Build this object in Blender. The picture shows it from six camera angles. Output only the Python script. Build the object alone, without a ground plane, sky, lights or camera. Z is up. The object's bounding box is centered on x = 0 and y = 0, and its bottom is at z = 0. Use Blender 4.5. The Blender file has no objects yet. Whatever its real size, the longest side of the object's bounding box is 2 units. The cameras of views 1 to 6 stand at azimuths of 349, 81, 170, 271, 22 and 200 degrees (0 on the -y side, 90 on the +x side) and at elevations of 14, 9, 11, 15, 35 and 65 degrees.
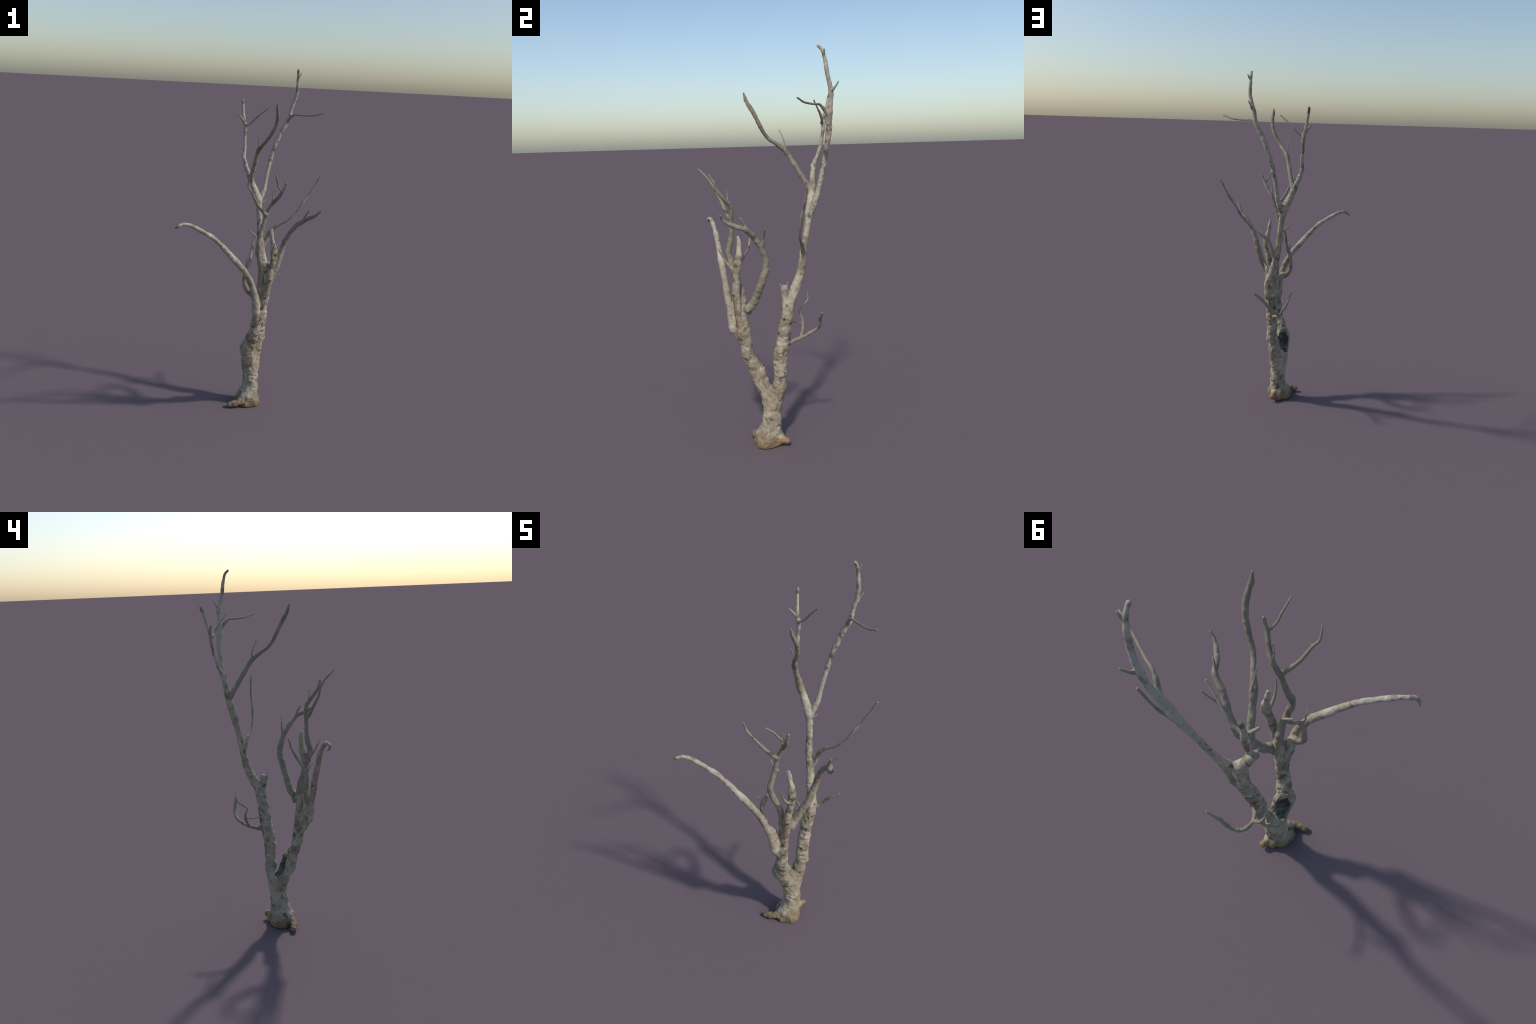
"""A bare, weathered dead tree: one short trunk that forks into two limbs,
each limb carrying crooked broken branches and thin twigs.

The wood is described by spines (x, y, z, radius).  All spines are swept into one
implicit surface with soft fillets where they meet, the surface is meshed, wrinkled
and pitted, and then its faces are handed to named parts (trunk, limb, branch...)."""
import bpy
import numpy as np

H = 0.0019            # mesh cell size in metres
SPINES = {}           # key -> array of (x, y, z, radius)
FILLET = {}           # key -> blend width where it meets older wood


def spine(key, points, fillet=0.008):
    SPINES[key] = np.array(points, float)
    FILLET[key] = fillet


# ------------------------------------------------------------------ spines
spine("trunk", [(0.024, -0.022, -0.01, 0.070), (0.027, -0.022, 0.022, 0.067), (0.037, -0.019, 0.05, 0.057),
                (0.046, -0.012, 0.09, 0.050), (0.048, -0.010, 0.14, 0.049), (0.045, -0.008, 0.20, 0.0475),
                (0.043, -0.004, 0.25, 0.049), (0.045, -0.008, 0.285, 0.043)], 0.03)
spine("trunk_foot", [(0.060, -0.056, 0.018, 0.042), (0.057, -0.048, 0.06, 0.031), (0.054, -0.033, 0.11, 0.024)], 0.025)
spine("root", [(0.022, -0.058, 0.062, 0.022), (-0.006, -0.075, 0.042, 0.0205), (-0.032, -0.085, 0.028, 0.019),
               (-0.056, -0.090, 0.0225, 0.0165), (-0.074, -0.087, 0.017, 0.0155), (-0.085, -0.086, 0.016, 0.014)], 0.012)
spine("root_back", [(0.016, -0.014, 0.062, 0.022), (-0.006, -0.022, 0.034, 0.024), (-0.028, -0.030, 0.013, 0.024)], 0.02)
spine("root_front", [(0.030, -0.050, 0.10, 0.018), (0.018, -0.066, 0.06, 0.024), (0.012, -0.078, 0.018, 0.026)], 0.02)
spine("root_small", [(0.055, 0.010, 0.050, 0.028), (0.070, 0.032, 0.034, 0.024), (0.080, 0.050, 0.031, 0.0205),
                     (0.086, 0.058, 0.031, 0.018)], 0.012)
spine("root_toe", [(0.04, 0.015, 0.05, 0.030), (0.050, 0.044, 0.016, 0.020)], 0.012)
spine("rear_limb", [(0.078, 0.03, 0.326, 0.0323), (0.086, 0.03, 0.366, 0.0327), (0.095, 0.029, 0.404, 0.0329), (0.097, 0.03,
    0.443, 0.0328), (0.1, 0.031, 0.479, 0.0327), (0.102, 0.035, 0.515, 0.0326), (0.104, 0.043, 0.553,
    0.0326), (0.108, 0.05, 0.586, 0.0328), (0.114, 0.056, 0.627, 0.0336), (0.119, 0.059, 0.664, 0.0334),
    (0.124, 0.062, 0.696, 0.0327), (0.13, 0.067, 0.731, 0.0304), (0.133, 0.077, 0.767, 0.0277), (0.131,
    0.091, 0.802, 0.0245), (0.126, 0.101, 0.826, 0.0238), (0.116, 0.118, 0.862, 0.024), (0.112, 0.131,
    0.892, 0.0232), (0.107, 0.143, 0.922, 0.0224), (0.103, 0.151, 0.954, 0.0211), (0.098, 0.158, 0.989,
    0.0198), (0.094, 0.163, 1.022, 0.0188), (0.092, 0.168, 1.055, 0.0173), (0.09, 0.175, 1.088, 0.0157),
    (0.089, 0.181, 1.122, 0.0162), (0.087, 0.187, 1.155, 0.0168), (0.084, 0.195, 1.186, 0.0171), (0.08,
    0.203, 1.22, 0.017), (0.071, 0.213, 1.253, 0.0167)], 0.025)
spine("front_limb", [(0.008, -0.062, 0.339, 0.0307), (0.014, -0.074, 0.375, 0.0306), (0.02, -0.087, 0.41, 0.0306), (0.026,
    -0.1, 0.445, 0.0312), (0.03, -0.115, 0.479, 0.0315), (0.035, -0.126, 0.516, 0.0306), (0.04, -0.134,
    0.549, 0.0298), (0.045, -0.142, 0.581, 0.0289), (0.051, -0.148, 0.618, 0.0275), (0.057, -0.155,
    0.653, 0.0259), (0.063, -0.163, 0.688, 0.0237), (0.07, -0.17, 0.722, 0.0215), (0.078, -0.175, 0.757,
    0.0207), (0.083, -0.179, 0.79, 0.02), (0.089, -0.18, 0.825, 0.0192), (0.095, -0.181, 0.86, 0.019),
    (0.103, -0.18, 0.897, 0.0179), (0.11, -0.18, 0.93, 0.0172), (0.116, -0.177, 0.96, 0.0185), (0.115,
    -0.171, 0.995, 0.0185), (0.112, -0.165, 1.026, 0.0155), (0.105, -0.16, 1.056, 0.0114), (0.101,
    -0.158, 1.088, 0.0107), (0.098, -0.163, 1.118, 0.0066)], 0.025)
spine("crown", [(0.083, 0.2, 1.215, 0.0216), (0.06, 0.214, 1.272, 0.0198), (0.044, 0.222, 1.312, 0.0183), (0.029, 0.228,
    1.347, 0.0154)], 0.012)
spine("leader", [(0.082, 0.203, 1.215, 0.0191), (0.1, 0.214, 1.246, 0.0173), (0.112, 0.222, 1.273, 0.0153), (0.119, 0.23,
    1.301, 0.0137), (0.126, 0.236, 1.331, 0.0124), (0.132, 0.243, 1.363, 0.012), (0.139, 0.249, 1.394,
    0.0116), (0.146, 0.254, 1.426, 0.0116), (0.153, 0.26, 1.457, 0.0116), (0.161, 0.263, 1.49, 0.0119),
    (0.169, 0.268, 1.519, 0.0122), (0.179, 0.27, 1.548, 0.0129), (0.19, 0.272, 1.577, 0.0136), (0.202,
    0.272, 1.606, 0.0141), (0.215, 0.272, 1.634, 0.0145), (0.23, 0.268, 1.664, 0.0148), (0.247, 0.266,
    1.694, 0.0148), (0.257, 0.268, 1.715, 0.0121), (0.264, 0.27, 1.75, 0.0109), (0.27, 0.269, 1.784,
    0.0114), (0.279, 0.263, 1.813, 0.0107), (0.286, 0.254, 1.845, 0.0099), (0.291, 0.246, 1.873,
    0.0098), (0.29, 0.242, 1.902, 0.0094), (0.288, 0.237, 1.934, 0.0087), (0.284, 0.226, 1.972, 0.0075),
    (0.28, 0.21, 1.992, 0.0074)], 0.006)
spine("arching", [(0.032, 0.215, 1.335, 0.0148), (0.03, 0.195, 1.37, 0.0142), (0.033, 0.179, 1.395, 0.0136), (0.037,
    0.162, 1.423, 0.013), (0.04, 0.144, 1.452, 0.0126), (0.041, 0.126, 1.479, 0.0122), (0.043, 0.107,
    1.507, 0.0122), (0.046, 0.087, 1.534, 0.0131), (0.055, 0.061, 1.553, 0.011), (0.063, 0.034, 1.57,
    0.0093), (0.07, 0.008, 1.587, 0.0093), (0.083, -0.016, 1.612, 0.0094), (0.097, -0.035, 1.642,
    0.0097), (0.106, -0.048, 1.667, 0.0102), (0.112, -0.061, 1.693, 0.0108), (0.113, -0.076, 1.72,
    0.0105), (0.11, -0.094, 1.75, 0.009), (0.103, -0.105, 1.774, 0.0083), (0.101, -0.113, 1.804, 0.0042)], 0.007)
spine("upright", [(0.034, 0.227, 1.34, 0.0158), (0.017, 0.233, 1.379, 0.0148), (0.004, 0.238, 1.409, 0.0137), (-0.005,
    0.243, 1.437, 0.0127), (-0.011, 0.254, 1.471, 0.0115), (-0.007, 0.267, 1.501, 0.01), (-0.004, 0.278,
    1.533, 0.009), (-0.004, 0.286, 1.565, 0.009), (-0.003, 0.292, 1.596, 0.0091), (-0.003, 0.296, 1.627,
    0.0096), (-0.005, 0.3, 1.659, 0.0097), (-0.01, 0.306, 1.687, 0.0093), (-0.014, 0.314, 1.717,
    0.0086), (-0.017, 0.322, 1.747, 0.0079), (-0.019, 0.33, 1.777, 0.0079), (-0.02, 0.341, 1.808,
    0.0078)], 0.007)
spine("side", [(0.105, 0.15, 0.935, 0.0156), (0.132, 0.158, 0.982, 0.0136), (0.141, 0.156, 1.008, 0.0117), (0.156,
    0.148, 1.043, 0.0106), (0.193, 0.136, 1.079, 0.0093), (0.242, 0.117, 1.11, 0.0061), (0.275, 0.108,
    1.143, 0.0055), (0.301, 0.106, 1.172, 0.0057), (0.32, 0.106, 1.202, 0.0067), (0.336, 0.106, 1.229,
    0.007), (0.353, 0.108, 1.256, 0.0066), (0.376, 0.111, 1.286, 0.0069), (0.395, 0.112, 1.316, 0.0065),
    (0.408, 0.112, 1.34, 0.0056), (0.422, 0.11, 1.368, 0.0054), (0.437, 0.108, 1.395, 0.0054)], 0.007)
spine("pale", [(0.026, -0.19, 0.63, 0.02), (0.026, -0.194, 0.639, 0.0218), (0.022, -0.198, 0.678, 0.0207), (0.017,
    -0.203, 0.716, 0.0197), (0.008, -0.207, 0.756, 0.0188), (-0.003, -0.215, 0.795, 0.0179), (-0.021,
    -0.218, 0.833, 0.0178), (-0.036, -0.221, 0.862, 0.0177), (-0.061, -0.225, 0.897, 0.0176), (-0.084,
    -0.227, 0.927, 0.0175), (-0.113, -0.23, 0.959, 0.0167), (-0.137, -0.232, 0.984, 0.016), (-0.159,
    -0.234, 1.008, 0.0153), (-0.181, -0.236, 1.032, 0.0146), (-0.205, -0.238, 1.056, 0.0139), (-0.231,
    -0.241, 1.08, 0.0131), (-0.262, -0.243, 1.101, 0.0122), (-0.291, -0.246, 1.118, 0.0114), (-0.321,
    -0.249, 1.135, 0.0108), (-0.359, -0.253, 1.154, 0.01), (-0.384, -0.257, 1.161, 0.009), (-0.405,
    -0.262, 1.163, 0.0092), (-0.422, -0.268, 1.158, 0.0085), (-0.435, -0.267, 1.148, 0.0065), (-0.445,
    -0.255, 1.137, 0.003)], 0.012)
spine("hooked", [(0.091, -0.126, 0.753, 0.0212), (0.103, -0.099, 0.781, 0.0223), (0.115, -0.09, 0.804, 0.0218), (0.131,
    -0.08, 0.831, 0.0199), (0.148, -0.072, 0.861, 0.0186), (0.163, -0.064, 0.892, 0.0176), (0.173,
    -0.056, 0.921, 0.017), (0.182, -0.049, 0.947, 0.0168), (0.19, -0.044, 0.974, 0.0161), (0.198,
    -0.045, 1.006, 0.015), (0.205, -0.051, 1.029, 0.0146), (0.218, -0.063, 1.064, 0.0143), (0.229,
    -0.076, 1.089, 0.0143), (0.241, -0.092, 1.113, 0.0141), (0.251, -0.108, 1.135, 0.0139), (0.268,
    -0.122, 1.15, 0.0138), (0.293, -0.149, 1.176, 0.0125), (0.297, -0.178, 1.187, 0.0115), (0.305,
    -0.212, 1.201, 0.0105), (0.321, -0.245, 1.219, 0.0085), (0.331, -0.26, 1.236, 0.0065), (0.344,
    -0.268, 1.251, 0.004)], 0.014)
spine("crooked", [(0.055, -0.146, 0.783, 0.0203), (0.055, -0.148, 0.807, 0.0191), (0.054, -0.151, 0.839, 0.0178), (0.051,
    -0.159, 0.866, 0.0167), (0.045, -0.169, 0.902, 0.0156), (0.037, -0.179, 0.934, 0.0154), (0.029,
    -0.189, 0.963, 0.0156), (0.019, -0.199, 1.004, 0.0152), (0.019, -0.205, 1.036, 0.0146), (0.024,
    -0.198, 1.064, 0.0139), (0.03, -0.192, 1.093, 0.013), (0.036, -0.19, 1.123, 0.012), (0.042, -0.189,
    1.152, 0.0115), (0.05, -0.189, 1.182, 0.0112), (0.059, -0.189, 1.21, 0.011), (0.074, -0.19, 1.244,
    0.0109), (0.088, -0.196, 1.273, 0.0109), (0.1, -0.212, 1.293, 0.01), (0.112, -0.235, 1.317, 0.0096),
    (0.121, -0.253, 1.339, 0.0092), (0.131, -0.267, 1.368, 0.0083), (0.14, -0.275, 1.395, 0.0061)], 0.012)
spine("small", [(-0.013, -0.181, 0.755, 0.0144), (-0.026, -0.177, 0.769, 0.0133), (-0.042, -0.175, 0.798, 0.0126),
    (-0.045, -0.168, 0.827, 0.0118), (-0.045, -0.169, 0.855, 0.0106), (-0.04, -0.176, 0.892, 0.0107),
    (-0.025, -0.172, 0.929, 0.0121), (-0.018, -0.164, 0.945, 0.0092), (-0.009, -0.146, 0.973, 0.0079),
    (-0.002, -0.128, 1.001, 0.0079), (0.004, -0.113, 1.027, 0.0062), (0.01, -0.099, 1.056, 0.0043)], 0.008)
spine("low", [(0.105, 0.065, 0.556, 0.0135), (0.09, 0.095, 0.567, 0.011), (0.085, 0.118, 0.574, 0.01), (0.083, 0.135,
    0.58, 0.0091), (0.083, 0.154, 0.586, 0.0086), (0.086, 0.174, 0.595, 0.0091), (0.092, 0.188, 0.605,
    0.0095), (0.098, 0.201, 0.613, 0.0094), (0.111, 0.217, 0.626, 0.0088), (0.14, 0.227, 0.648, 0.0086),
    (0.162, 0.226, 0.67, 0.0089), (0.175, 0.225, 0.688, 0.0085), (0.195, 0.22, 0.708, 0.0085), (0.242,
    0.218, 0.745, 0.0055)], 0.007)
spine("arching_twig", [(0.049, 0.093, 1.547, 0.0038), (0.042, 0.083, 1.59, 0.0029), (0.038, 0.064, 1.632, 0.0019)], 0.004)
spine("upright_spur", [(-0.01, 0.303, 1.675, 0.0084), (-0.026, 0.299, 1.694, 0.006), (-0.047, 0.293, 1.718, 0.0042)], 0.004)
spine("upright_twig", [(0, 0.291, 1.659, 0.0079), (0.032, 0.282, 1.678, 0.0058), (0.059, 0.265, 1.709, 0.0051), (0.087, 0.244,
    1.738, 0.0041), (0.115, 0.224, 1.765, 0.0032)], 0.004)
spine("leader_twig", [(0.246, 0.258, 1.693, 0.0104), (0.258, 0.234, 1.719, 0.0074), (0.275, 0.213, 1.735, 0.0056), (0.3,
    0.192, 1.735, 0.0051), (0.326, 0.166, 1.735, 0.0048), (0.351, 0.141, 1.737, 0.0048), (0.376, 0.117,
    1.74, 0.0048), (0.398, 0.097, 1.749, 0.0043), (0.42, 0.079, 1.757, 0.0039)], 0.007)
spine("leader_spur", [(0.284, 0.273, 1.798, 0.007), (0.291, 0.285, 1.813, 0.0047), (0.306, 0.295, 1.834, 0.0026)], 0.004)
spine("leader_end", [(0.291, 0.232, 1.952, 0.0057), (0.298, 0.232, 1.965, 0.0043), (0.304, 0.231, 1.976, 0.0029)], 0.004)
spine("hooked_spur", [(0.285, -0.146, 1.183, 0.0067), (0.292, -0.158, 1.209, 0.0053), (0.303, -0.174, 1.233, 0.0041)], 0.004)
spine("hooked_twig", [(0.222, -0.066, 1.07, 0.008), (0.24, -0.062, 1.1, 0.0065), (0.262, -0.06, 1.135, 0.0046), (0.313,
    -0.063, 1.178, 0.0036)], 0.004)
spine("crooked_twig", [(0.052, -0.195, 1.208, 0.0103), (0.035, -0.206, 1.227, 0.0094), (0.014, -0.216, 1.25, 0.0084), (-0.002,
    -0.222, 1.269, 0.0077), (-0.015, -0.231, 1.29, 0.0071), (-0.028, -0.242, 1.314, 0.0066), (-0.038,
    -0.249, 1.332, 0.0062), (-0.05, -0.254, 1.351, 0.0059), (-0.062, -0.257, 1.371, 0.0056), (-0.065,
    -0.267, 1.395, 0.0045), (-0.063, -0.282, 1.42, 0.0032)], 0.007)
spine("crooked_twig_nub", [(-0.041, -0.254, 1.337, 0.003), (-0.03, -0.259, 1.342, 0.0022), (-0.022, -0.265, 1.346, 0.0022)], 0.004)
spine("crooked_spur", [(0.084, -0.203, 1.286, 0.0038), (0.083, -0.208, 1.321, 0.0028), (0.089, -0.211, 1.352, 0.0019)], 0.004)
spine("crooked_end", [(0.115, -0.265, 1.351, 0.0053), (0.093, -0.282, 1.382, 0.005), (0.084, -0.299, 1.408, 0.0046), (0.071,
    -0.322, 1.435, 0.0039), (0.061, -0.342, 1.455, 0.003)], 0.004)
spine("small_end", [(0.009, -0.1, 1.052, 0.0056), (0.02, -0.099, 1.065, 0.0055), (-0.008, -0.092, 1.089, 0.0042), (-0.022,
    -0.084, 1.11, 0.0031)], 0.004)
spine("small_spur", [(-0.024, -0.171, 0.93, 0.005), (-0.039, -0.187, 0.931, 0.0036), (-0.042, -0.198, 0.955, 0.0029),
    (-0.042, -0.216, 0.973, 0.0021)], 0.004)
spine("stub_twig", [(0.114, -0.176, 0.945, 0.008), (0.1, -0.202, 0.966, 0.0069), (0.093, -0.237, 1.015, 0.0048), (0.098,
    -0.262, 1.065, 0.0027)], 0.004)
spine("low_twig", [(0.074, 0.146, 0.591, 0.0072), (0.068, 0.153, 0.602, 0.0077), (0.062, 0.159, 0.619, 0.0079), (0.048,
    0.164, 0.641, 0.0073), (0.04, 0.164, 0.653, 0.0064), (0.033, 0.164, 0.668, 0.0053), (0.022, 0.156,
    0.693, 0.0041), (0.019, 0.15, 0.705, 0.0032), (0.016, 0.16, 0.719, 0.0033), (0.01, 0.175, 0.733,
    0.0035), (0.003, 0.191, 0.747, 0.0034), (-0.004, 0.203, 0.759, 0.0032), (-0.016, 0.206, 0.777,
    0.0026), (-0.022, 0.208, 0.797, 0.0019)], 0.007)
spine("low_twig_side", [(0.043, 0.161, 0.646, 0.0035), (0.038, 0.151, 0.647, 0.0031), (0.031, 0.142, 0.648, 0.0026), (0.022,
    0.122, 0.65, 0.0024), (0, 0.052, 0.669, 0.0022)], 0.004)
spine("rear_limb_foot", [(0.055, 0.004, 0.24, 0.046), (0.066, 0.020, 0.285, 0.038), (0.078, 0.029, 0.335, 0.033)], 0.02)
spine("front_limb_foot", [(0.035, -0.015, 0.24, 0.045), (0.024, -0.038, 0.290, 0.039), (0.014, -0.060, 0.345, 0.037),
                          (0.014, -0.076, 0.385, 0.036), (0.026, -0.100, 0.445, 0.032)], 0.014)
spine("front_bulge", [(0.002, -0.068, 0.340, 0.026), (-0.006, -0.079, 0.368, 0.031), (0.005, -0.088, 0.405, 0.028)], 0.014)
spine("front_rib", [(0.040, -0.124, 0.54, 0.023), (0.053, -0.133, 0.62, 0.0205), (0.067, -0.140, 0.70, 0.018),
                    (0.077, -0.134, 0.745, 0.0185)], 0.010)
spine("pale_foot", [(0.032, -0.158, 0.575, 0.014), (0.027, -0.179, 0.617, 0.018), (0.025, -0.192, 0.652, 0.021)], 0.008)
spine("front_rib_side", [(0.045, -0.150, 0.60, 0.024), (0.032, -0.176, 0.66, 0.021), (0.018, -0.180, 0.74, 0.021),
                         (-0.005, -0.182, 0.765, 0.014)], 0.01)
spine("front_rib_back", [(0.050, -0.137, 0.64, 0.022), (0.052, -0.145, 0.72, 0.0195), (0.055, -0.147, 0.79, 0.019)], 0.010)
spine("front_stub_tip", [(0.113, -0.168, 1.03, 0.010), (0.097, -0.164, 1.085, 0.006), (0.088, -0.167, 1.117, 0.0028)], 0.006)
spine("hollow_brow", [(0.052, -0.024, 0.316, 0.018), (0.050, -0.040, 0.355, 0.0155), (0.044, -0.054, 0.392, 0.015),
                      (0.032, -0.060, 0.416, 0.0155), (0.018, -0.060, 0.425, 0.0150), (0.002, -0.070, 0.436, 0.012)], 0.007)
spine("broken_stub", [(0.126, 0.066, 0.70, 0.026), (0.132, 0.062, 0.78, 0.020), (0.135, 0.057, 0.825, 0.0190),
                      (0.138, 0.053, 0.853, 0.0205)], 0.012)
spine("broken_stub_splinter", [(0.143, 0.045, 0.858, 0.009), (0.151, 0.036, 0.872, 0.006), (0.159, 0.030, 0.885, 0.0025)], 0.006)
spine("broken_stub_splinter_thin", [(0.142, 0.062, 0.862, 0.007), (0.147, 0.066, 0.876, 0.003), (0.151, 0.068, 0.890, 0.0025)], 0.004)
spine("hooked_heel", [(0.090, -0.110, 0.765, 0.016), (0.074, -0.114, 0.735, 0.012), (0.072, -0.112, 0.724, 0.008)], 0.006)
spine("crown_spur", [(0.100, 0.195, 1.205, 0.006), (0.113, 0.190, 1.215, 0.004), (0.124, 0.190, 1.229, 0.003)], 0.004)
spine("upright_knob", [(0.004, 0.243, 1.430, 0.009), (-0.015, 0.228, 1.464, 0.003)], 0.008)

# the rotted hollow above the fork: wood is taken out along this spine
HOLLOW = np.array([(0.000, -0.002, 0.308, 0.016), (0.008, -0.022, 0.340, 0.031), (0.012, -0.035, 0.375, 0.035),
                   (0.016, -0.050, 0.405, 0.025), (0.019, -0.060, 0.425, 0.012)])

# knots: (x, y, z, reach, depth) -- positive depth is a pit, negative a swelling
KNOTS = [(0.059, -0.178, 0.657, 0.019, 0.010), (0.025, -0.150, 0.539, 0.016, 0.008), (0.042, -0.128, 0.472, 0.018, 0.008),
         (0.091, -0.192, 0.823, 0.012, 0.006), (0.097, -0.196, 0.836, 0.014, -0.005), (0.120, -0.194, 0.973, 0.013, 0.010),
         (0.127, 0.027, 0.397, 0.022, -0.006), (0.122, 0.030, 0.365, 0.014, 0.004), (0.096, -0.024, 0.151, 0.014, 0.006),
         (0.143, 0.077, 0.675, 0.012, 0.005), (0.122, 0.080, 0.554, 0.013, 0.004), (0.150, 0.048, 0.697, 0.013, 0.008),
         (0.118, 0.022, 0.620, 0.015, 0.007), (0.112, 0.012, 0.585, 0.013, 0.006), (0.098, 0.000, 0.500, 0.014, 0.006),
         (0.070, 0.062, 0.470, 0.014, 0.005), (0.118, 0.160, 0.905, 0.010, 0.004), (0.095, 0.150, 1.075, 0.010, 0.004),
         (0.000, -0.090, 0.300, 0.018, 0.003), (0.030, -0.145, 0.600, 0.014, 0.006), (0.075, -0.190, 0.720, 0.013, 0.005)]


# ------------------------------------------------------------------ small tools
def smooth_curve(points, steps):
    """Catmull-Rom through the control points."""
    p = np.vstack([2 * points[0] - points[1], points, 2 * points[-1] - points[-2]])
    out = []
    for i in range(1, len(p) - 2):
        a, b, c, d = p[i - 1:i + 3]
        for t in np.linspace(0, 1, steps, endpoint=False):
            out.append(0.5 * (2 * b + (c - a) * t + (2 * a - 5 * b + 4 * c - d) * t * t
                              + (3 * b - a - 3 * c + d) * t ** 3))
    out.append(points[-1])
    out = np.array(out)
    out[:, 3] = np.maximum(out[:, 3] * 0.985, 0.0024)
    return out


def _hash(ix, iy, iz, seed):
    h = (ix * 73856093) ^ (iy * 19349663) ^ (iz * 83492791) ^ (seed * 2654435761)
    h &= 0xFFFFFFFF
    h = ((h ^ (h >> 15)) * 2246822519) & 0xFFFFFFFF
    h = ((h ^ (h >> 13)) * 3266489917) & 0xFFFFFFFF
    return ((h ^ (h >> 16)) & 0xFFFF) / 32767.5 - 1.0


def noise(p, seed):
    """Value noise in -1..1 for an array of points."""
    f = np.floor(p).astype(np.int64)
    t = p - f
    t = t * t * t * (t * (6 * t - 15) + 10)
    v = 0.0
    for dx in (0, 1):
        for dy in (0, 1):
            for dz in (0, 1):
                w = (t[:, 0] if dx else 1 - t[:, 0]) * (t[:, 1] if dy else 1 - t[:, 1]) * (t[:, 2] if dz else 1 - t[:, 2])
                v = v + w * _hash(f[:, 0] + dx, f[:, 1] + dy, f[:, 2] + dz, seed)
    return v


def soft_min(a, b, k):
    h = np.maximum(k - np.abs(a - b), 0) / k
    return np.minimum(a, b) - h * h * k * 0.25


# ------------------------------------------------------------------ implicit wood
CURVES = {k: smooth_curve(v, 5) for k, v in SPINES.items()}
HOLLOW_CURVE = smooth_curve(HOLLOW, 5)
MARGIN = 0.03
FAR = 0.06
ALL = np.vstack(list(CURVES.values()))
LOW = (ALL[:, :3] - ALL[:, 3:]).min(0) - 0.012
HIGH = (ALL[:, :3] + ALL[:, 3:]).max(0) + 0.012
LOW[2] = -0.006
DIM = np.ceil((HIGH - LOW) / H).astype(int) + 1


def tube_field(curve, lo, hi, margin):
    """Distance to a swept tube on the lattice box lo..hi (inclusive lo, exclusive hi)."""
    out = np.full(tuple(hi - lo), FAR, np.float32)
    for a, b in zip(curve[:-1], curve[1:]):
        r = max(a[3], b[3]) + margin
        s0 = np.maximum(np.floor((np.minimum(a, b)[:3] - r - LOW) / H).astype(int), lo)
        s1 = np.minimum(np.ceil((np.maximum(a, b)[:3] + r - LOW) / H).astype(int) + 1, hi)
        if np.any(s1 <= s0):
            continue
        gx, gy, gz = [(LOW[i] + H * np.arange(s0[i], s1[i])).astype(np.float32) for i in range(3)]
        gx, gy, gz = gx[:, None, None], gy[None, :, None], gz[None, None, :]
        d = b[:3] - a[:3]
        t = np.clip(((gx - a[0]) * d[0] + (gy - a[1]) * d[1] + (gz - a[2]) * d[2]) / (d @ d + 1e-12), 0, 1)
        q = np.sqrt((gx - a[0] - t * d[0]) ** 2 + (gy - a[1] - t * d[1]) ** 2 + (gz - a[2] - t * d[2]) ** 2)
        q -= a[3] + t * (b[3] - a[3])
        box = tuple(slice(s0[i] - lo[i], s1[i] - lo[i]) for i in range(3))
        out[box] = np.minimum(out[box], q)
    return out


def wood_slab(k0, k1):
    """Signed distance of the whole tree on lattice layers k0..k1-1."""
    field = np.full((DIM[0], DIM[1], k1 - k0), FAR, np.float32)

    def add(key):
        curve = CURVES[key]
        k = FILLET[key]
        m = min(MARGIN, k + 0.008)
        r = curve[:, 3:] + m
        lo = np.maximum(np.floor(((curve[:, :3] - r).min(0) - LOW) / H).astype(int), (0, 0, k0))
        hi = np.minimum(np.ceil(((curve[:, :3] + r).max(0) - LOW) / H).astype(int) + 1, (DIM[0], DIM[1], k1))
        if np.any(hi <= lo):
            return
        box = (slice(lo[0], hi[0]), slice(lo[1], hi[1]), slice(lo[2] - k0, hi[2] - k0))
        field[box] = soft_min(field[box], tube_field(curve, lo, hi, m), k)
    for key in CURVES:
        if key != "hollow_brow":
            add(key)
    z0, z1 = LOW[2] + H * k0, LOW[2] + H * k1
    if z0 < 0.5 and z1 > 0.25:
        lo, hi = np.array((0, 0, k0)), np.array((DIM[0], DIM[1], k1))
        field = -soft_min(-field, tube_field(HOLLOW_CURVE, lo, hi, 0.02), 0.005)
    add("hollow_brow")
    z = (LOW[2] + H * np.arange(k0, k1)).astype(np.float32)
    if z[0] < 0.03:
        field = -soft_min(-field, np.broadcast_to(z[None, None, :] - 0.0005, field.shape), 0.005)
    return field


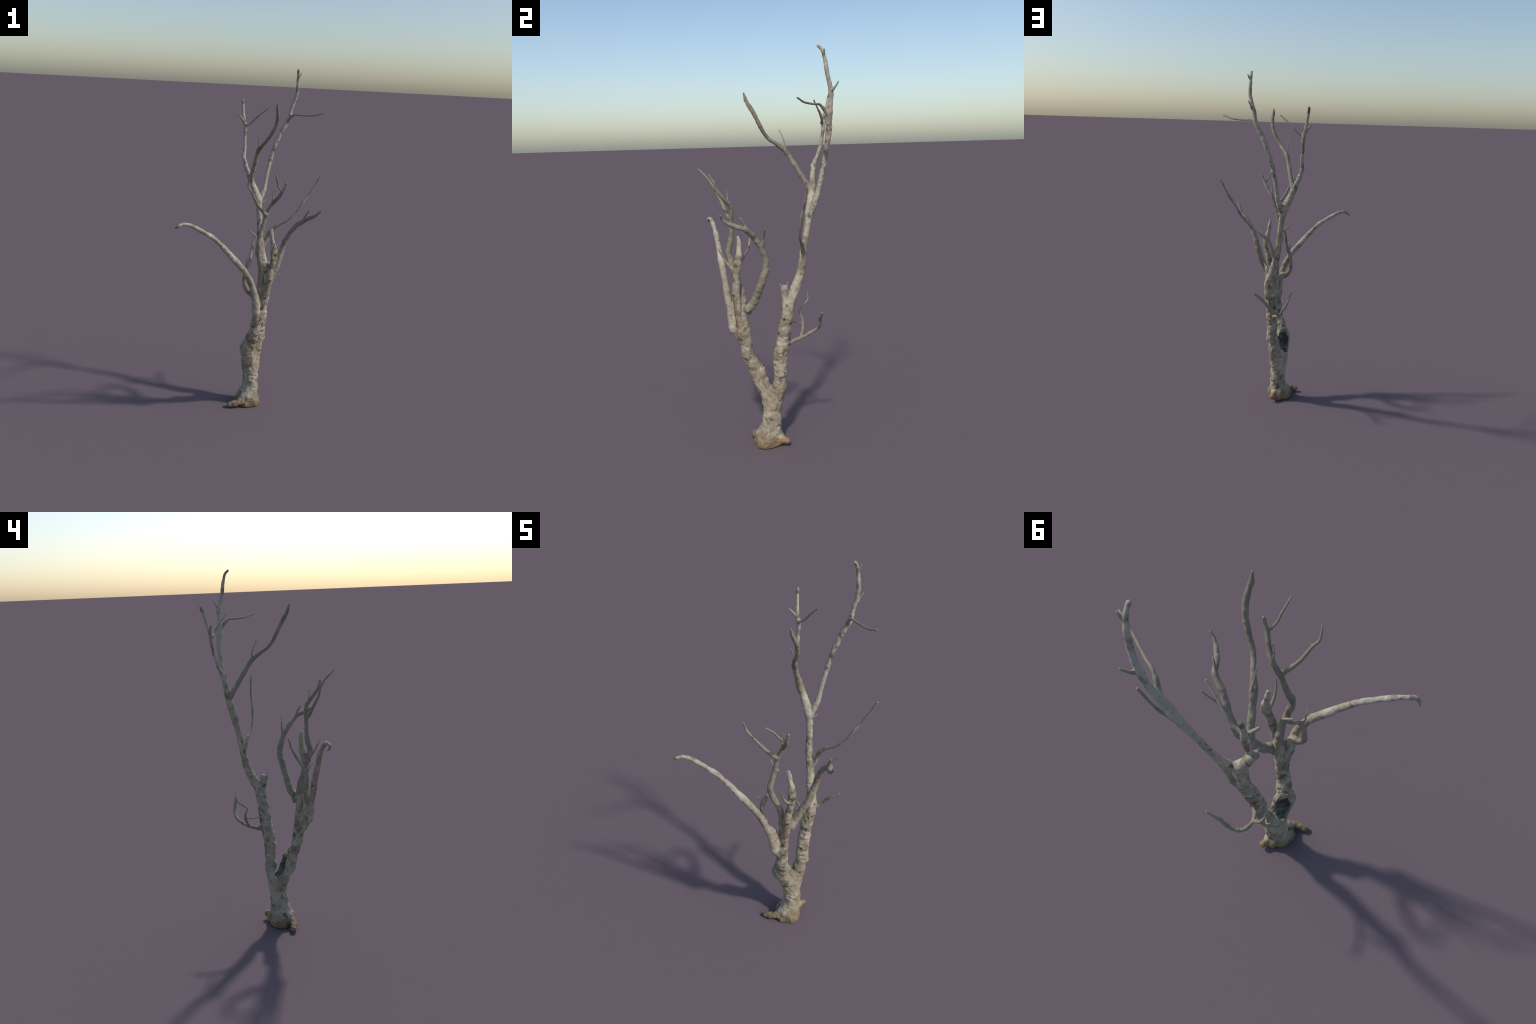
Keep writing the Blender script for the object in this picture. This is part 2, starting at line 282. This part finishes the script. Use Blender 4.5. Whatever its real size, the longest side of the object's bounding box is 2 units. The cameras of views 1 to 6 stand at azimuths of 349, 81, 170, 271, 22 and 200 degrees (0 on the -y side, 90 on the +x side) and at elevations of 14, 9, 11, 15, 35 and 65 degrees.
def mesh_field():
    """Surface nets over horizontal slabs."""
    nx, ny, nz = DIM
    keys, verts, quads = [], [], []
    corner = np.array([(i, j, k) for i in (0, 1) for j in (0, 1) for k in (0, 1)])
    edges = [(a, b) for a in range(8) for b in range(a + 1, 8) if np.abs(corner[a] - corner[b]).sum() == 1]
    step = 72

    def key(i, j, k):
        return (i.astype(np.int64) * ny + j) * nz + k

    for k0 in range(0, nz - 1, step):
        k1 = min(k0 + step, nz - 1)
        f = wood_slab(k0, k1 + 1)
        s = f < 0
        total = sum(s[i:nx - 1 + i, j:ny - 1 + j, k:k1 - k0 + k].astype(np.int8) for i, j, k in corner)
        ci, cj, ck = np.nonzero((total > 0) & (total < 8))
        vals = np.stack([f[ci + i, cj + j, ck + k] for i, j, k in corner], 1)
        acc = np.zeros((len(ci), 3))
        cnt = np.zeros(len(ci))
        for a, b in edges:
            va, vb = vals[:, a], vals[:, b]
            hit = (va < 0) != (vb < 0)
            t = np.where(hit, va / np.where(hit, va - vb, 1), 0)
            acc += np.where(hit[:, None], corner[a] + t[:, None] * (corner[b] - corner[a]), 0)
            cnt += hit
        verts.append(LOW + H * (np.stack([ci, cj, ck + k0], 1) + acc / cnt[:, None]))
        keys.append(key(ci, cj, ck + k0))
        n = k1 - k0
        for axis in range(3):
            d = [0, 0, 0]
            d[axis] = 1
            a = s[:nx - d[0], :ny - d[1], :n]
            b = s[d[0]:, d[1]:, d[2]:n + d[2]]
            i, j, k = np.nonzero(a != b)
            inside = a[i, j, k]
            k = k + k0
            u = np.eye(3, dtype=int)[(axis + 1) % 3]
            v = np.eye(3, dtype=int)[(axis + 2) % 3]
            ring = [(-1, -1), (0, -1), (0, 0), (-1, 0)]
            q = np.stack([key(i + x * u[0] + y * v[0], j + x * u[1] + y * v[1], k + x * u[2] + y * v[2])
                          for x, y in ring], 1)
            q[~inside] = q[~inside][:, ::-1]
            quads.append(q)
    keys, verts, quads = np.concatenate(keys), np.concatenate(verts), np.concatenate(quads)
    order = np.argsort(keys)
    keys, verts = keys[order], verts[order]
    return verts, np.searchsorted(keys, quads)


def vertex_normals(v, q):
    n = np.cross(v[q[:, 2]] - v[q[:, 0]], v[q[:, 3]] - v[q[:, 1]])
    out = np.zeros_like(v)
    for c in range(4):
        for x in range(3):
            out[:, x] += np.bincount(q[:, c], n[:, x], len(v))
    return out / (np.linalg.norm(out, axis=1, keepdims=True) + 1e-12)


def relax(v, q, amount):
    e = np.vstack([q[:, [0, 1]], q[:, [1, 2]], q[:, [2, 3]], q[:, [3, 0]]])
    deg = np.bincount(e[:, 0], minlength=len(v)) + np.bincount(e[:, 1], minlength=len(v))
    s = np.stack([np.bincount(e[:, 0], v[e[:, 1], x], len(v)) + np.bincount(e[:, 1], v[e[:, 0], x], len(v))
                  for x in range(3)], 1)
    return v + amount * (s / deg[:, None] - v)


verts, quads = mesh_field()
for _ in range(4):
    verts = relax(verts, quads, 0.5)
    verts = relax(verts, quads, -0.52)

# ------------------------------------------------------------------ which spine does each vertex belong to
KEYS = list(CURVES)
best = np.full(len(verts), 9.0)
owner = np.zeros(len(verts), int)
radius = np.zeros(len(verts))
axis = np.zeros((len(verts), 3))
for ki, kname in enumerate(KEYS):
    c = CURVES[kname]
    lo, hi = (c[:, :3] - c[:, 3:]).min(0) - 0.02, (c[:, :3] + c[:, 3:]).max(0) + 0.02
    idx = np.nonzero(np.all((verts > lo) & (verts < hi), 1))[0]
    p = verts[idx]
    for a, b in zip(c[:-1], c[1:]):
        d = b[:3] - a[:3]
        t = np.clip((p - a[:3]) @ d / (d @ d + 1e-12), 0, 1)
        r = a[3] + t * (b[3] - a[3])
        dist = np.linalg.norm(p - a[:3] - t[:, None] * d, axis=1) - r
        m = dist < best[idx]
        w = idx[m]
        best[w], owner[w], radius[w], axis[w] = dist[m], ki, r[m], d / (np.linalg.norm(d) + 1e-9)

# ------------------------------------------------------------------ wrinkles, lumps, pits
normals = vertex_normals(verts, quads)
for _ in range(2):
    radius = relax(np.repeat(radius[:, None], 3, 1), quads, 0.8)[:, 0]
thick = np.clip((radius - 0.012) / 0.018, 0, 1)
low = np.clip((0.15 - verts[:, 2]) / 0.09, 0, 1)
thick = np.maximum(thick, 0.8 * np.clip(low * 3, 0, 1))
TILT = np.linalg.qr(np.array([(0.83, 0.31, -0.46), (-0.22, 0.95, 0.21), (0.50, -0.07, 0.86)]))[0]
turned = verts @ TILT.T
lean = verts @ np.linalg.qr(np.array([(0.97, 0.12, 0.2), (-0.1, 0.98, -0.15), (-0.2, 0.14, 0.97)]))[0].T
lump = noise(turned * 30 + 3.1, 1) * 0.6 + noise(turned * 62, 2) * 0.5
knobbly = noise(turned / 0.021 + 5.5, 3) * 0.7 + noise(turned / 0.011, 12) * 0.45
ring = noise(lean * (30, 30, 95), 4)
ring2 = noise(lean * (60, 60, 170), 5)
grain = noise(lean * (230, 230, 40), 6)
wrinkled = np.clip(noise(turned * 10 + 7.7, 8) * 1.5 + 0.25, 0, 1)
swell = noise(turned * 21 + 1.7, 14)
move = thick * (swell * 0.0042 + lump * 0.0022 + wrinkled * (ring * 0.0020 + ring2 * 0.0005))
buttress = 0.45 - 2 * np.abs(noise(lean * (34, 34, 7) + 2.2, 15))
move += low * (buttress * 0.0045 + noise(turned * 48, 16) * 0.0022)
move += knobbly * np.minimum(radius * 0.19, 0.0021) + grain * 0.0004 * np.clip(radius / 0.012, 0.2, 1)
wobble = noise(turned / 0.034 + 8.1, 19) * 0.6 + noise(turned / 0.019 + 2.4, 20) * 0.4
move += wobble * radius * 0.13 * (1 - 0.6 * thick)
cell = np.clip(noise(turned * (56, 56, 50) + 11.3, 9) - 0.50, 0, 1) * thick
move -= cell * 0.011
for x, y, z, reach, depth in KNOTS:
    dd = np.linalg.norm((verts - (x, y, z)) * (1, 1, 1.25), axis=1)
    move -= depth * np.exp(-(dd / (reach * 0.62)) ** 2)
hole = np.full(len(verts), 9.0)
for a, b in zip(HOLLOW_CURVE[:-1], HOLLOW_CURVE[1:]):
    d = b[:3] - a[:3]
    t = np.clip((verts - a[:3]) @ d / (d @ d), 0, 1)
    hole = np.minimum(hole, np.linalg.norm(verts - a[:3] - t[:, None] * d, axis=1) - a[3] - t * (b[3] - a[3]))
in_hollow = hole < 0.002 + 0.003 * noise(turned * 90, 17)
lip = np.exp(-((hole - 0.005) / 0.0045) ** 2) * (hole > 0)
move += lip * (0.0015 + 0.0045 * noise(turned * 75, 21))
move += np.where(in_hollow, noise(turned * 62, 10) * 0.007 + noise(turned * 130, 18) * 0.002, 0)
foot = np.clip((0.012 - verts[:, 2]) / 0.012, 0, 1)
verts = verts + normals * (move * (1 - foot))[:, None]
verts[:, 2] = np.maximum(verts[:, 2], 0.0)
normals = vertex_normals(verts, quads)

# ------------------------------------------------------------------ materials


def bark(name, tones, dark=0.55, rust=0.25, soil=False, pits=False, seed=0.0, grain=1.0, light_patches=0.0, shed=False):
    """Weathered bare wood: three tones in patches, dark specks, rusty stains."""
    mat = bpy.data.materials.new(name)
    mat.use_nodes = True
    nt = mat.node_tree
    N, L = nt.nodes, nt.links
    bsdf = N["Principled BSDF"]
    bsdf.inputs["Roughness"].default_value = 0.82
    bsdf.inputs["Specular IOR Level"].default_value = 0.25
    tc = N.new("ShaderNodeTexCoord")

    def mapped(scale, shift=0.0):
        m = N.new("ShaderNodeMapping")
        m.inputs["Scale"].default_value = scale
        m.inputs["Location"].default_value = (seed + shift, shift * 0.7, -shift)
        L.new(tc.outputs["Object"], m.inputs["Vector"])
        return m.outputs["Vector"]

    def tex(scale, detail, shift, stretch=(1, 1, 1), rough=0.55):
        n = N.new("ShaderNodeTexNoise")
        n.inputs["Scale"].default_value = scale
        n.inputs["Detail"].default_value = detail
        n.inputs["Roughness"].default_value = rough
        L.new(mapped(stretch, shift), n.inputs["Vector"])
        return n.outputs["Fac"]

    def ramp(value, lo, hi):
        r = N.new("ShaderNodeMapRange")
        r.interpolation_type = "SMOOTHSTEP"
        r.inputs["From Min"].default_value = lo
        r.inputs["From Max"].default_value = hi
        L.new(value, r.inputs["Value"])
        return r.outputs["Result"]

    def mul(a, b):
        m = N.new("ShaderNodeMath")
        m.operation = "MULTIPLY"
        for s, v in zip(m.inputs, (a, b)):
            if isinstance(v, (int, float)):
                s.default_value = v
            else:
                L.new(v, s)
        return m.outputs[0]

    def mix(fac, a, b):
        m = N.new("ShaderNodeMix")
        m.data_type = "RGBA"
        if isinstance(fac, (int, float)):
            m.inputs["Factor"].default_value = fac
        else:
            L.new(fac, m.inputs["Factor"])
        for s, v in ((m.inputs["A"], a), (m.inputs["B"], b)):
            if isinstance(v, tuple):
                s.default_value = v + (1,)
            else:
                L.new(v, s)
        return m.outputs["Result"]

    pale, mid, grey = tones
    col = mix(ramp(tex(8, 4, 0.0), 0.40, 0.60), pale, mid)
    col = mix(ramp(tex(19, 4, 4.0), 0.50, 0.64), col, grey)
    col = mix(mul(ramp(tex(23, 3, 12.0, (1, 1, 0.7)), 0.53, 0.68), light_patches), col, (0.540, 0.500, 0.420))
    if shed:                                           # bark has fallen off the upper wood, in patches
        sep = N.new("ShaderNodeSeparateXYZ")
        L.new(tc.outputs["Object"], sep.inputs[0])
        add = N.new("ShaderNodeMath")
        add.operation = "MULTIPLY_ADD"
        L.new(tex(9, 3, 7.0), add.inputs[0])
        add.inputs[1].default_value = 1.6
        L.new(sep.outputs["Z"], add.inputs[2])
        col = mix(mul(ramp(add.outputs[0], 1.55, 1.95), 0.62), col, (0.480, 0.438, 0.356))
    col = mix(mul(ramp(tex(14, 4, 9.0), 0.54, 0.68), rust), col, (0.190, 0.124, 0.075))
    streak = tex(60, 4, 2.0, (1, 1, 0.35))
    col = mix(mul(ramp(streak, 0.50, 0.72), 0.35 * grain), col, (0.150, 0.122, 0.092))
    blotch = mul(ramp(tex(27, 4, 6.0, (1, 1, 0.8)), 0.55, 0.70), dark)
    col = mix(blotch, col, (0.080, 0.066, 0.052))
    speck = mul(ramp(tex(120, 2, 8.0), 0.62, 0.76), 0.35 * grain)
    col = mix(speck, col, (0.10, 0.083, 0.066))
    if pits:
        for x, y, z, reach, depth in KNOTS:
            if depth < 0.004:
                continue
            vm = N.new("ShaderNodeVectorMath")
            vm.operation = "DISTANCE"
            L.new(tc.outputs["Object"], vm.inputs[0])
            vm.inputs[1].default_value = (x, y, z)
            add = N.new("ShaderNodeMath")
            add.operation = "MULTIPLY_ADD"
            L.new(streak, add.inputs[0])
            add.inputs[1].default_value = 0.012
            L.new(vm.outputs["Value"], add.inputs[2])
            fac = mul(ramp(add.outputs[0], reach * 0.9 + 0.006, reach * 0.35 + 0.006), 0.75)
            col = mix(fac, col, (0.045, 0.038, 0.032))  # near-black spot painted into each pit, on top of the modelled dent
    if soil:
        sep = N.new("ShaderNodeSeparateXYZ")
        L.new(tc.outputs["Object"], sep.inputs[0])
        add = N.new("ShaderNodeMath")
        add.operation = "MULTIPLY_ADD"
        L.new(tex(22, 4, 1.0), add.inputs[0])
        add.inputs[1].default_value = 0.11
        L.new(sep.outputs["Z"], add.inputs[2])
        col = mix(mul(ramp(add.outputs[0], 0.135, 0.078), 0.8), col, (0.205, 0.130, 0.062))
        near = N.new("ShaderNodeVectorMath")          # orange earth caked on the small root
        near.operation = "DISTANCE"
        L.new(tc.outputs["Object"], near.inputs[0])
        near.inputs[1].default_value = (0.078, 0.052, 0.022)
        add = N.new("ShaderNodeMath")
        add.operation = "MULTIPLY_ADD"
        L.new(tex(30, 4, 5.0), add.inputs[0])
        add.inputs[1].default_value = 0.08
        L.new(near.outputs["Value"], add.inputs[2])
        col = mix(mul(ramp(add.outputs[0], 0.096, 0.070), 0.7), col, (0.270, 0.165, 0.080))
    L.new(col, bsdf.inputs["Base Color"])
    bump = N.new("ShaderNodeBump")
    bump.inputs["Strength"].default_value = 0.22
    bump.inputs["Distance"].default_value = 0.0015
    L.new(tex(150, 5, 3.0, (1, 1, 0.5), 0.65), bump.inputs["Height"])
    L.new(bump.outputs["Normal"], bsdf.inputs["Normal"])
    return mat


PALE = ((0.425, 0.368, 0.272), (0.295, 0.240, 0.155), (0.258, 0.240, 0.182))
BLEACH = ((0.465, 0.418, 0.332), (0.365, 0.316, 0.235), (0.300, 0.282, 0.226))
BROWN = ((0.310, 0.272, 0.204), (0.240, 0.206, 0.150), (0.260, 0.243, 0.192))
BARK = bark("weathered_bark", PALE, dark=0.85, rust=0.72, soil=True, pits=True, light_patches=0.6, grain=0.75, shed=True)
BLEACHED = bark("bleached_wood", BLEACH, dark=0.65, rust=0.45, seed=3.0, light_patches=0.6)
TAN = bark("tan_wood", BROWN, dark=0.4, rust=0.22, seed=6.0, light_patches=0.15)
TWIG = bark("twig_wood", ((0.33, 0.295, 0.212), (0.26, 0.228, 0.160), (0.27, 0.247, 0.190)), dark=0.2, rust=0.06, seed=9.0, grain=0.6)
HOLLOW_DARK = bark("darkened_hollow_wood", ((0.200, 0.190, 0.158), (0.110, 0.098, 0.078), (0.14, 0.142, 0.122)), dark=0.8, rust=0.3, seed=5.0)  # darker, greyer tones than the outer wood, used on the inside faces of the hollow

# ------------------------------------------------------------------ parts: (name, parent, material, spines)
PARTS = [
    ("trunk", None, BARK, ["trunk", "trunk_foot", "root_front"]),
    ("root", "trunk", BARK, ["root"]),
    ("root", "trunk", BARK, ["root_back"]),
    ("root", "trunk", BARK, ["root_small", "root_toe"]),
    ("limb", None, BARK, ["rear_limb", "rear_limb_foot", "crown_spur"]),
    ("limb", None, BARK, ["front_limb", "front_limb_foot", "front_bulge", "front_rib", "front_rib_side",
                          "front_rib_back", "pale_foot", "hollow_brow", "front_stub_tip"]),
    ("broken_stub", 4, BARK, ["broken_stub", "broken_stub_splinter", "broken_stub_splinter_thin"]),
    ("branch", None, BARK, ["crown"]),
    ("branch", None, BARK, ["leader"]),
    ("branch", None, TAN, ["arching"]),
    ("branch", None, BARK, ["upright", "upright_knob"]),
    ("branch", None, TAN, ["side"]),
    ("branch", None, BLEACHED, ["pale"]),
    ("branch", None, TAN, ["hooked", "hooked_heel"]),
    ("branch", None, TAN, ["crooked"]),
    ("branch", None, TAN, ["small"]),
    ("branch", None, TWIG, ["low"]),
    ("twig", 8, TWIG, ["leader_twig"]), ("twig", 8, TWIG, ["leader_spur"]), ("twig", 8, TWIG, ["leader_end"]),
    ("twig", 9, TWIG, ["arching_twig"]),
    ("twig", 10, TWIG, ["upright_twig"]), ("twig", 10, TWIG, ["upright_spur"]),
    ("twig", 13, TAN, ["hooked_spur"]), ("twig", 13, TAN, ["hooked_twig"]),
    ("twig", 14, TWIG, ["crooked_twig", "crooked_twig_nub"]), ("twig", 14, TWIG, ["crooked_spur"]),
    ("twig", 14, TWIG, ["crooked_end"]),
    ("twig", 15, TWIG, ["small_end"]), ("twig", 15, TWIG, ["small_spur"]),
    ("twig", 5, TWIG, ["stub_twig"]),
    ("twig", 16, TWIG, ["low_twig", "low_twig_side"]),
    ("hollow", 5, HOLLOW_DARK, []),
]

part_of_key = np.zeros(len(KEYS), int)
for pi, (_, _, _, keys) in enumerate(PARTS):
    for k in keys:
        part_of_key[KEYS.index(k)] = pi
vpart = part_of_key[owner]
fpart = np.sort(vpart[quads], axis=1)[:, 1]          # middle vote of the four corners
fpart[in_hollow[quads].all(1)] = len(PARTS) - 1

tree = bpy.data.objects.new("dead_tree", None)
bpy.context.scene.collection.objects.link(tree)
tree["label"] = "bare weathered dead tree with forked crooked broken branches"
tree["category"] = "dead tree"

made = []
for pi, (name, parent, mat, _) in enumerate(PARTS):
    q = quads[fpart == pi]
    used, local = np.unique(q, return_inverse=True)
    local = local.reshape(q.shape)
    me = bpy.data.meshes.new(name)
    me.vertices.add(len(used))
    me.vertices.foreach_set("co", verts[used].astype(np.float32).ravel())
    me.loops.add(local.size)
    me.loops.foreach_set("vertex_index", local.astype(np.int32).ravel())
    me.polygons.add(len(local))
    me.polygons.foreach_set("loop_start", np.arange(0, local.size, 4, dtype=np.int32))
    me.polygons.foreach_set("use_smooth", np.ones(len(local), bool))
    me.update(calc_edges=True)
    me.normals_split_custom_set_from_vertices(normals[used].tolist())
    me.materials.append(mat)
    ob = bpy.data.objects.new(name, me)
    bpy.context.scene.collection.objects.link(ob)
    if parent is None:
        ob.parent = tree
    elif parent == "trunk":
        ob.parent = made[0]
    else:
        ob.parent = made[parent]
    made.append(ob)
